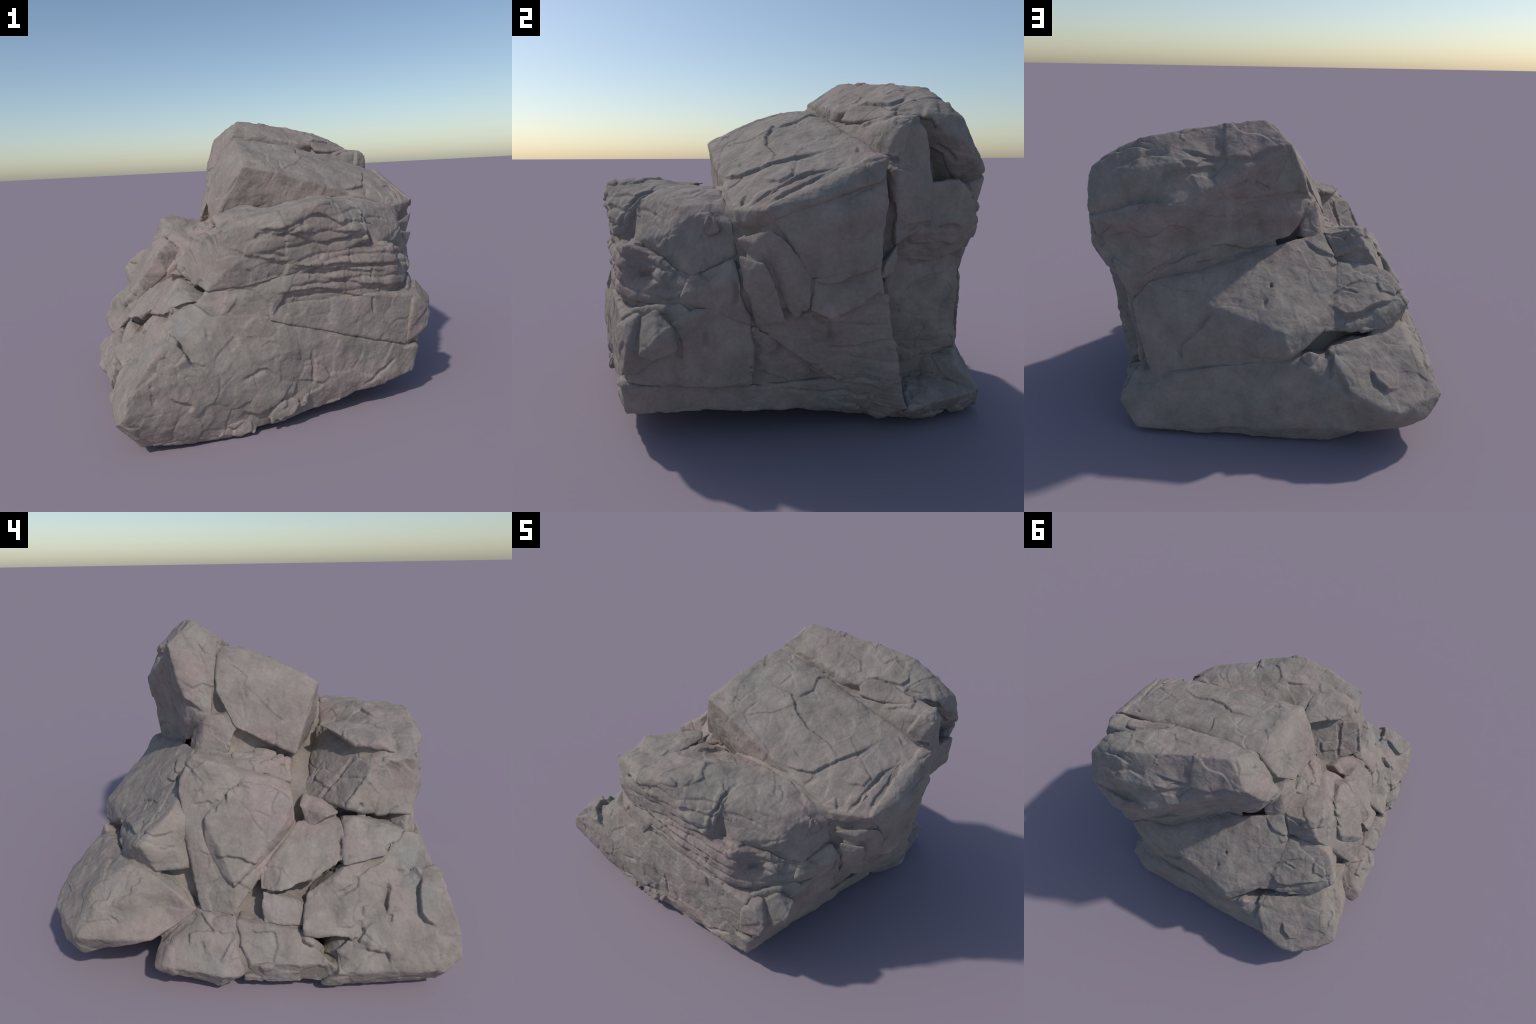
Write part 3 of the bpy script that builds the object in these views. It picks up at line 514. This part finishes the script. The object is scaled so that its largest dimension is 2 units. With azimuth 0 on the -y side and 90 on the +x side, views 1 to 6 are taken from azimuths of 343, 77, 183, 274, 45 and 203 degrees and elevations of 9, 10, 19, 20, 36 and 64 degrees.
def remeshed(hulls, voxel):
    bm = bmesh.new()
    for pts in hulls:
        add_hull(bm, pts)
    bmesh.ops.recalc_face_normals(bm, faces=bm.faces)
    return remesh_bm(bm, voxel)


def remesh_bm(bm, voxel):
    me = bpy.data.meshes.new("raw")
    bm.to_mesh(me)
    bm.free()
    ob = bpy.data.objects.new("raw", me)
    bpy.context.scene.collection.objects.link(ob)
    mod = ob.modifiers.new("remesh", "REMESH")
    mod.mode = "VOXEL"
    mod.voxel_size = voxel
    dg = bpy.context.evaluated_depsgraph_get()
    out = bpy.data.meshes.new_from_object(ob.evaluated_get(dg))
    bpy.data.objects.remove(ob)
    bpy.data.meshes.remove(me)
    return out


def positions(me):
    a = np.empty(len(me.vertices) * 3, np.float32)
    me.vertices.foreach_get("co", a)
    return a.reshape(-1, 3).astype(float)


def set_positions(me, p):
    me.vertices.foreach_set("co", p.astype(np.float32).ravel())
    me.update()


def edges_of(me):
    a = np.empty(len(me.edges) * 2, np.int32)
    me.edges.foreach_get("vertices", a)
    return a.reshape(-1, 2)


def smooth(p, e, rounds, k=0.5):
    n = len(p)
    deg = np.bincount(e.ravel(), minlength=n)[:, None].astype(float)
    for _ in range(rounds):
        s = np.stack([np.bincount(e[:, 0], p[e[:, 1], c], n) + np.bincount(e[:, 1], p[e[:, 0], c], n) for c in range(3)], 1)
        p = p + k * (s / deg - p)
    return p


def normals(me):
    a = np.empty(len(me.vertices) * 3, np.float32)
    me.vertex_normals.foreach_get("vector", a)
    return a.reshape(-1, 3).astype(float)


def carved(p, nor):
    """Height change of the surface from all cracks and ledges near the points."""
    q = p + 0.007 * np.stack([noise(p, 22.0, k) for k in (201, 202, 203)], 1) + 0.003 * np.stack([noise(p, 60.0, k) for k in (211, 212, 213)], 1)
    out = np.zeros(len(p))
    for n, (kind, amount, path) in enumerate(MARKS):
        reach = 0.022 if kind == "crack" else 0.13
        near = np.all((q > path.min(0) - reach) & (q < path.max(0) + reach), axis=1)
        if not near.any():
            continue
        idx = np.nonzero(near)[0]
        v, nn = q[idx], nor[idx]
        best = np.full(len(v), 9e9)
        side = np.zeros(len(v))
        place = np.zeros(len(v))
        k = len(path) - 1
        for s in range(k):
            u, w = path[s], path[s + 1]
            ab = w - u
            t = np.clip(((v - u) @ ab) / (ab @ ab + 1e-12), 0, 1)
            off = v - (u + t[:, None] * ab)
            d = np.linalg.norm(off, axis=1)
            m_ = d < best
            best = np.where(m_, d, best)
            left = np.cross(nn, ab / (np.linalg.norm(ab) + 1e-9))
            side = np.where(m_, (off * left).sum(1), side)
            place = np.where(m_, (s + t) / k, place)
        fade = np.clip(np.minimum(place, 1 - place) * 5 + 0.12, 0, 1)
        if kind == "crack":
            wide = 0.0075 + 0.35 * amount
            out[idx] -= fade * amount * 1.15 * np.clip(1 - (best / wide) ** 2, 0, 1) ** 0.7
        else:
            high = side * np.sign(amount) > 0
            lift = np.exp(-(best / 0.07) ** 2) * np.clip(best / 0.006, 0.35, 1)
            drop = -0.55 * np.exp(-best / 0.022)
            out[idx] += fade * abs(amount) * np.where(high, 0.75 * lift, drop)
    return out


def planes_of(pts):
    bm = bmesh.new()
    add_hull(bm, pts)
    bmesh.ops.recalc_face_normals(bm, faces=bm.faces)
    n = np.array([f.normal[:] for f in bm.faces])
    d = np.array([f.normal.dot(f.verts[0].co) for f in bm.faces])
    bm.free()
    return n, d


def strip_hidden(me, n, margin):
    """Take away what lies deep inside the neighbouring blocks."""
    p = positions(me)
    deep = np.zeros(len(p), bool)
    for k, (nn, dd) in PLANES:
        if k != n:
            deep |= (p @ nn.T - dd).max(1) < -margin
    if deep.any():
        bm = bmesh.new()
        bm.from_mesh(me)
        bm.verts.ensure_lookup_table()
        bmesh.ops.delete(bm, geom=[bm.verts[i] for i in np.nonzero(deep)[0]], context="VERTS")
        bm.to_mesh(me)
        bm.free()


root = bpy.data.objects.new("rock_outcrop", None)
root["label"] = "weathered grey limestone outcrop of fractured blocks"
root["category"] = "rock"
bpy.context.scene.collection.objects.link(root)


HEARTS = [
    [(-0.25, 0.20, 0.92), (0.70, 0.50, 0.95), (0.78, -0.20, 0.90), (-0.15, -0.20, 0.92), (-0.24, -0.28, 0.68), (-0.33, -0.60, 0.80), (-0.45, -0.70, 0.60),
     (0.45, -0.65, 0.75), (-0.66, 0.42, 0.48), (-0.74, -0.60, 0.30), (-0.78, 0.0, 0.32), (-0.80, -0.25, 0.28), (0.60, -0.65, 0.28), (-0.35, 0.62, 0.50),
     (0.65, 0.0, 0.25), (0.60, 0.62, 0.15), (-0.40, 0.78, 0.25), (-0.60, 0.50, 0.15), (-0.60, -0.70, 0.10), (0.3, -0.6, 0.2)],
    [(-0.13, 0.12, 1.33), (0.10, 0.25, 1.42), (0.55, 0.38, 1.37), (0.50, 0.12, 1.27), (0.82, 0.30, 1.27), (0.88, -0.20, 0.93), (0.92, 0.15, 1.10), (0.76, -0.30, 0.72), (0.86, 0.0, 0.60),
     (0.72, 0.55, 1.15), (-0.19, -0.20, 1.02), (-0.18, 0.25, 1.02), (-0.20, 0.27, 0.93), (-0.26, 0.05, 0.94), (-0.25, -0.12, 0.90), (0.70, -0.28, 0.55), (0.88, 0.22, 0.85), (0.82, -0.25, 0.82)],
    [(0.55, -0.72, 0.55), (0.66, -0.60, 0.58), (0.73, -0.50, 0.60), (0.75, -0.33, 0.85), (0.80, -0.27, 0.88), (0.77, -0.30, 0.60), (0.50, -0.60, 0.90), (0.58, -0.65, 0.30), (0.63, -0.30, 0.30)],
]


def heart(rounds, sink, voxel):
    """The rock behind the joints: all blocks merged, worn down and sunk a little."""
    bm = bmesh.new()
    for pts in [h for b in BLOCKS for h in b["hulls"]] + HEARTS:
        add_hull(bm, pts)
    bmesh.ops.recalc_face_normals(bm, faces=bm.faces)
    me = remesh_bm(bm, voxel)
    p = moulded(smooth(positions(me), edges_of(me), rounds))
    gap = np.exp(-((p - np.array((-0.26, -0.28, 0.85))) ** 2).sum(1) / 0.012)  # deep recess beside the front block
    p = p + gap[:, None] * np.array((0.08, 0.01, -0.02))
    set_positions(me, p)
    p = smooth(p - normals(me) * sink, edges_of(me), 2)
    set_positions(me, p)
    return me


PLANES = [(k, planes_of(h)) for k, b in enumerate(BLOCKS) for h in b["hulls"]] + [(-1, planes_of(h)) for h in HEARTS]

for n, b in enumerate(BLOCKS):
    me = remeshed(b["hulls"], VOXEL)
    strip_hidden(me, n, 0.05)
    p, e = positions(me), edges_of(me)
    p = moulded(smooth(p, e, int(b["wear"] * 1.5)))
    set_positions(me, p)
    nor = normals(me)
    side = np.clip(1 - np.abs(nor[:, 2]), 0, 1)
    d = b["lump"] * fbm(p, 5.0, 3, 11)
    level, rim = flakes(p, b["size"], 31 + n)
    chip, _ = flakes(p, b["size"] * 0.4, 77 + n)
    d += b["flake"] * (1.25 * level + 0.4 * chip)
    hairline = np.clip(1 - rim * b["size"] / 0.0075, 0, 1) * np.clip(2.5 * noise(p, 5.0, 301) + 0.1, 0, 1)
    d -= 0.0055 * hairline
    d += 0.0024 * fbm(p, 26.0, 3, 5, 0.6)
    if "NO_MARKS" not in globals():
        d += carved(p, nor)
    if b["bed"]:
        if b["mat"] != "plain":  # the layers only stand out on the front
            side = np.clip(-1.5 * nor[:, 1] - 0.2, 0, 1) * np.clip((p[:, 0] + 0.42) / 0.4, 0.1, 1)
        d += b["bed"] * side * bedding(p, b["beddir"], b["spacing"], 3 + n)
    p = p + nor * d[:, None]
    p = smooth(p, e, 1, 0.4)
    set_positions(me, p)
    me.polygons.foreach_set("use_smooth", np.ones(len(me.polygons), bool))
    me.materials.append(MATS[b["mat"]])
    me.name = b["name"]
    ob = bpy.data.objects.new(b["name"], me)
    bpy.context.scene.collection.objects.link(ob)
    ob.parent = root

me = heart(9, 0.012, 0.013)
p = positions(me)
set_positions(me, p + normals(me) * (0.006 * fbm(p, 12.0, 3, 8))[:, None])
me.polygons.foreach_set("use_smooth", np.ones(len(me.polygons), bool))
me.materials.append(MATS["joint"])
ob = bpy.data.objects.new("rock_core", me)
bpy.context.scene.collection.objects.link(ob)
ob.parent = root
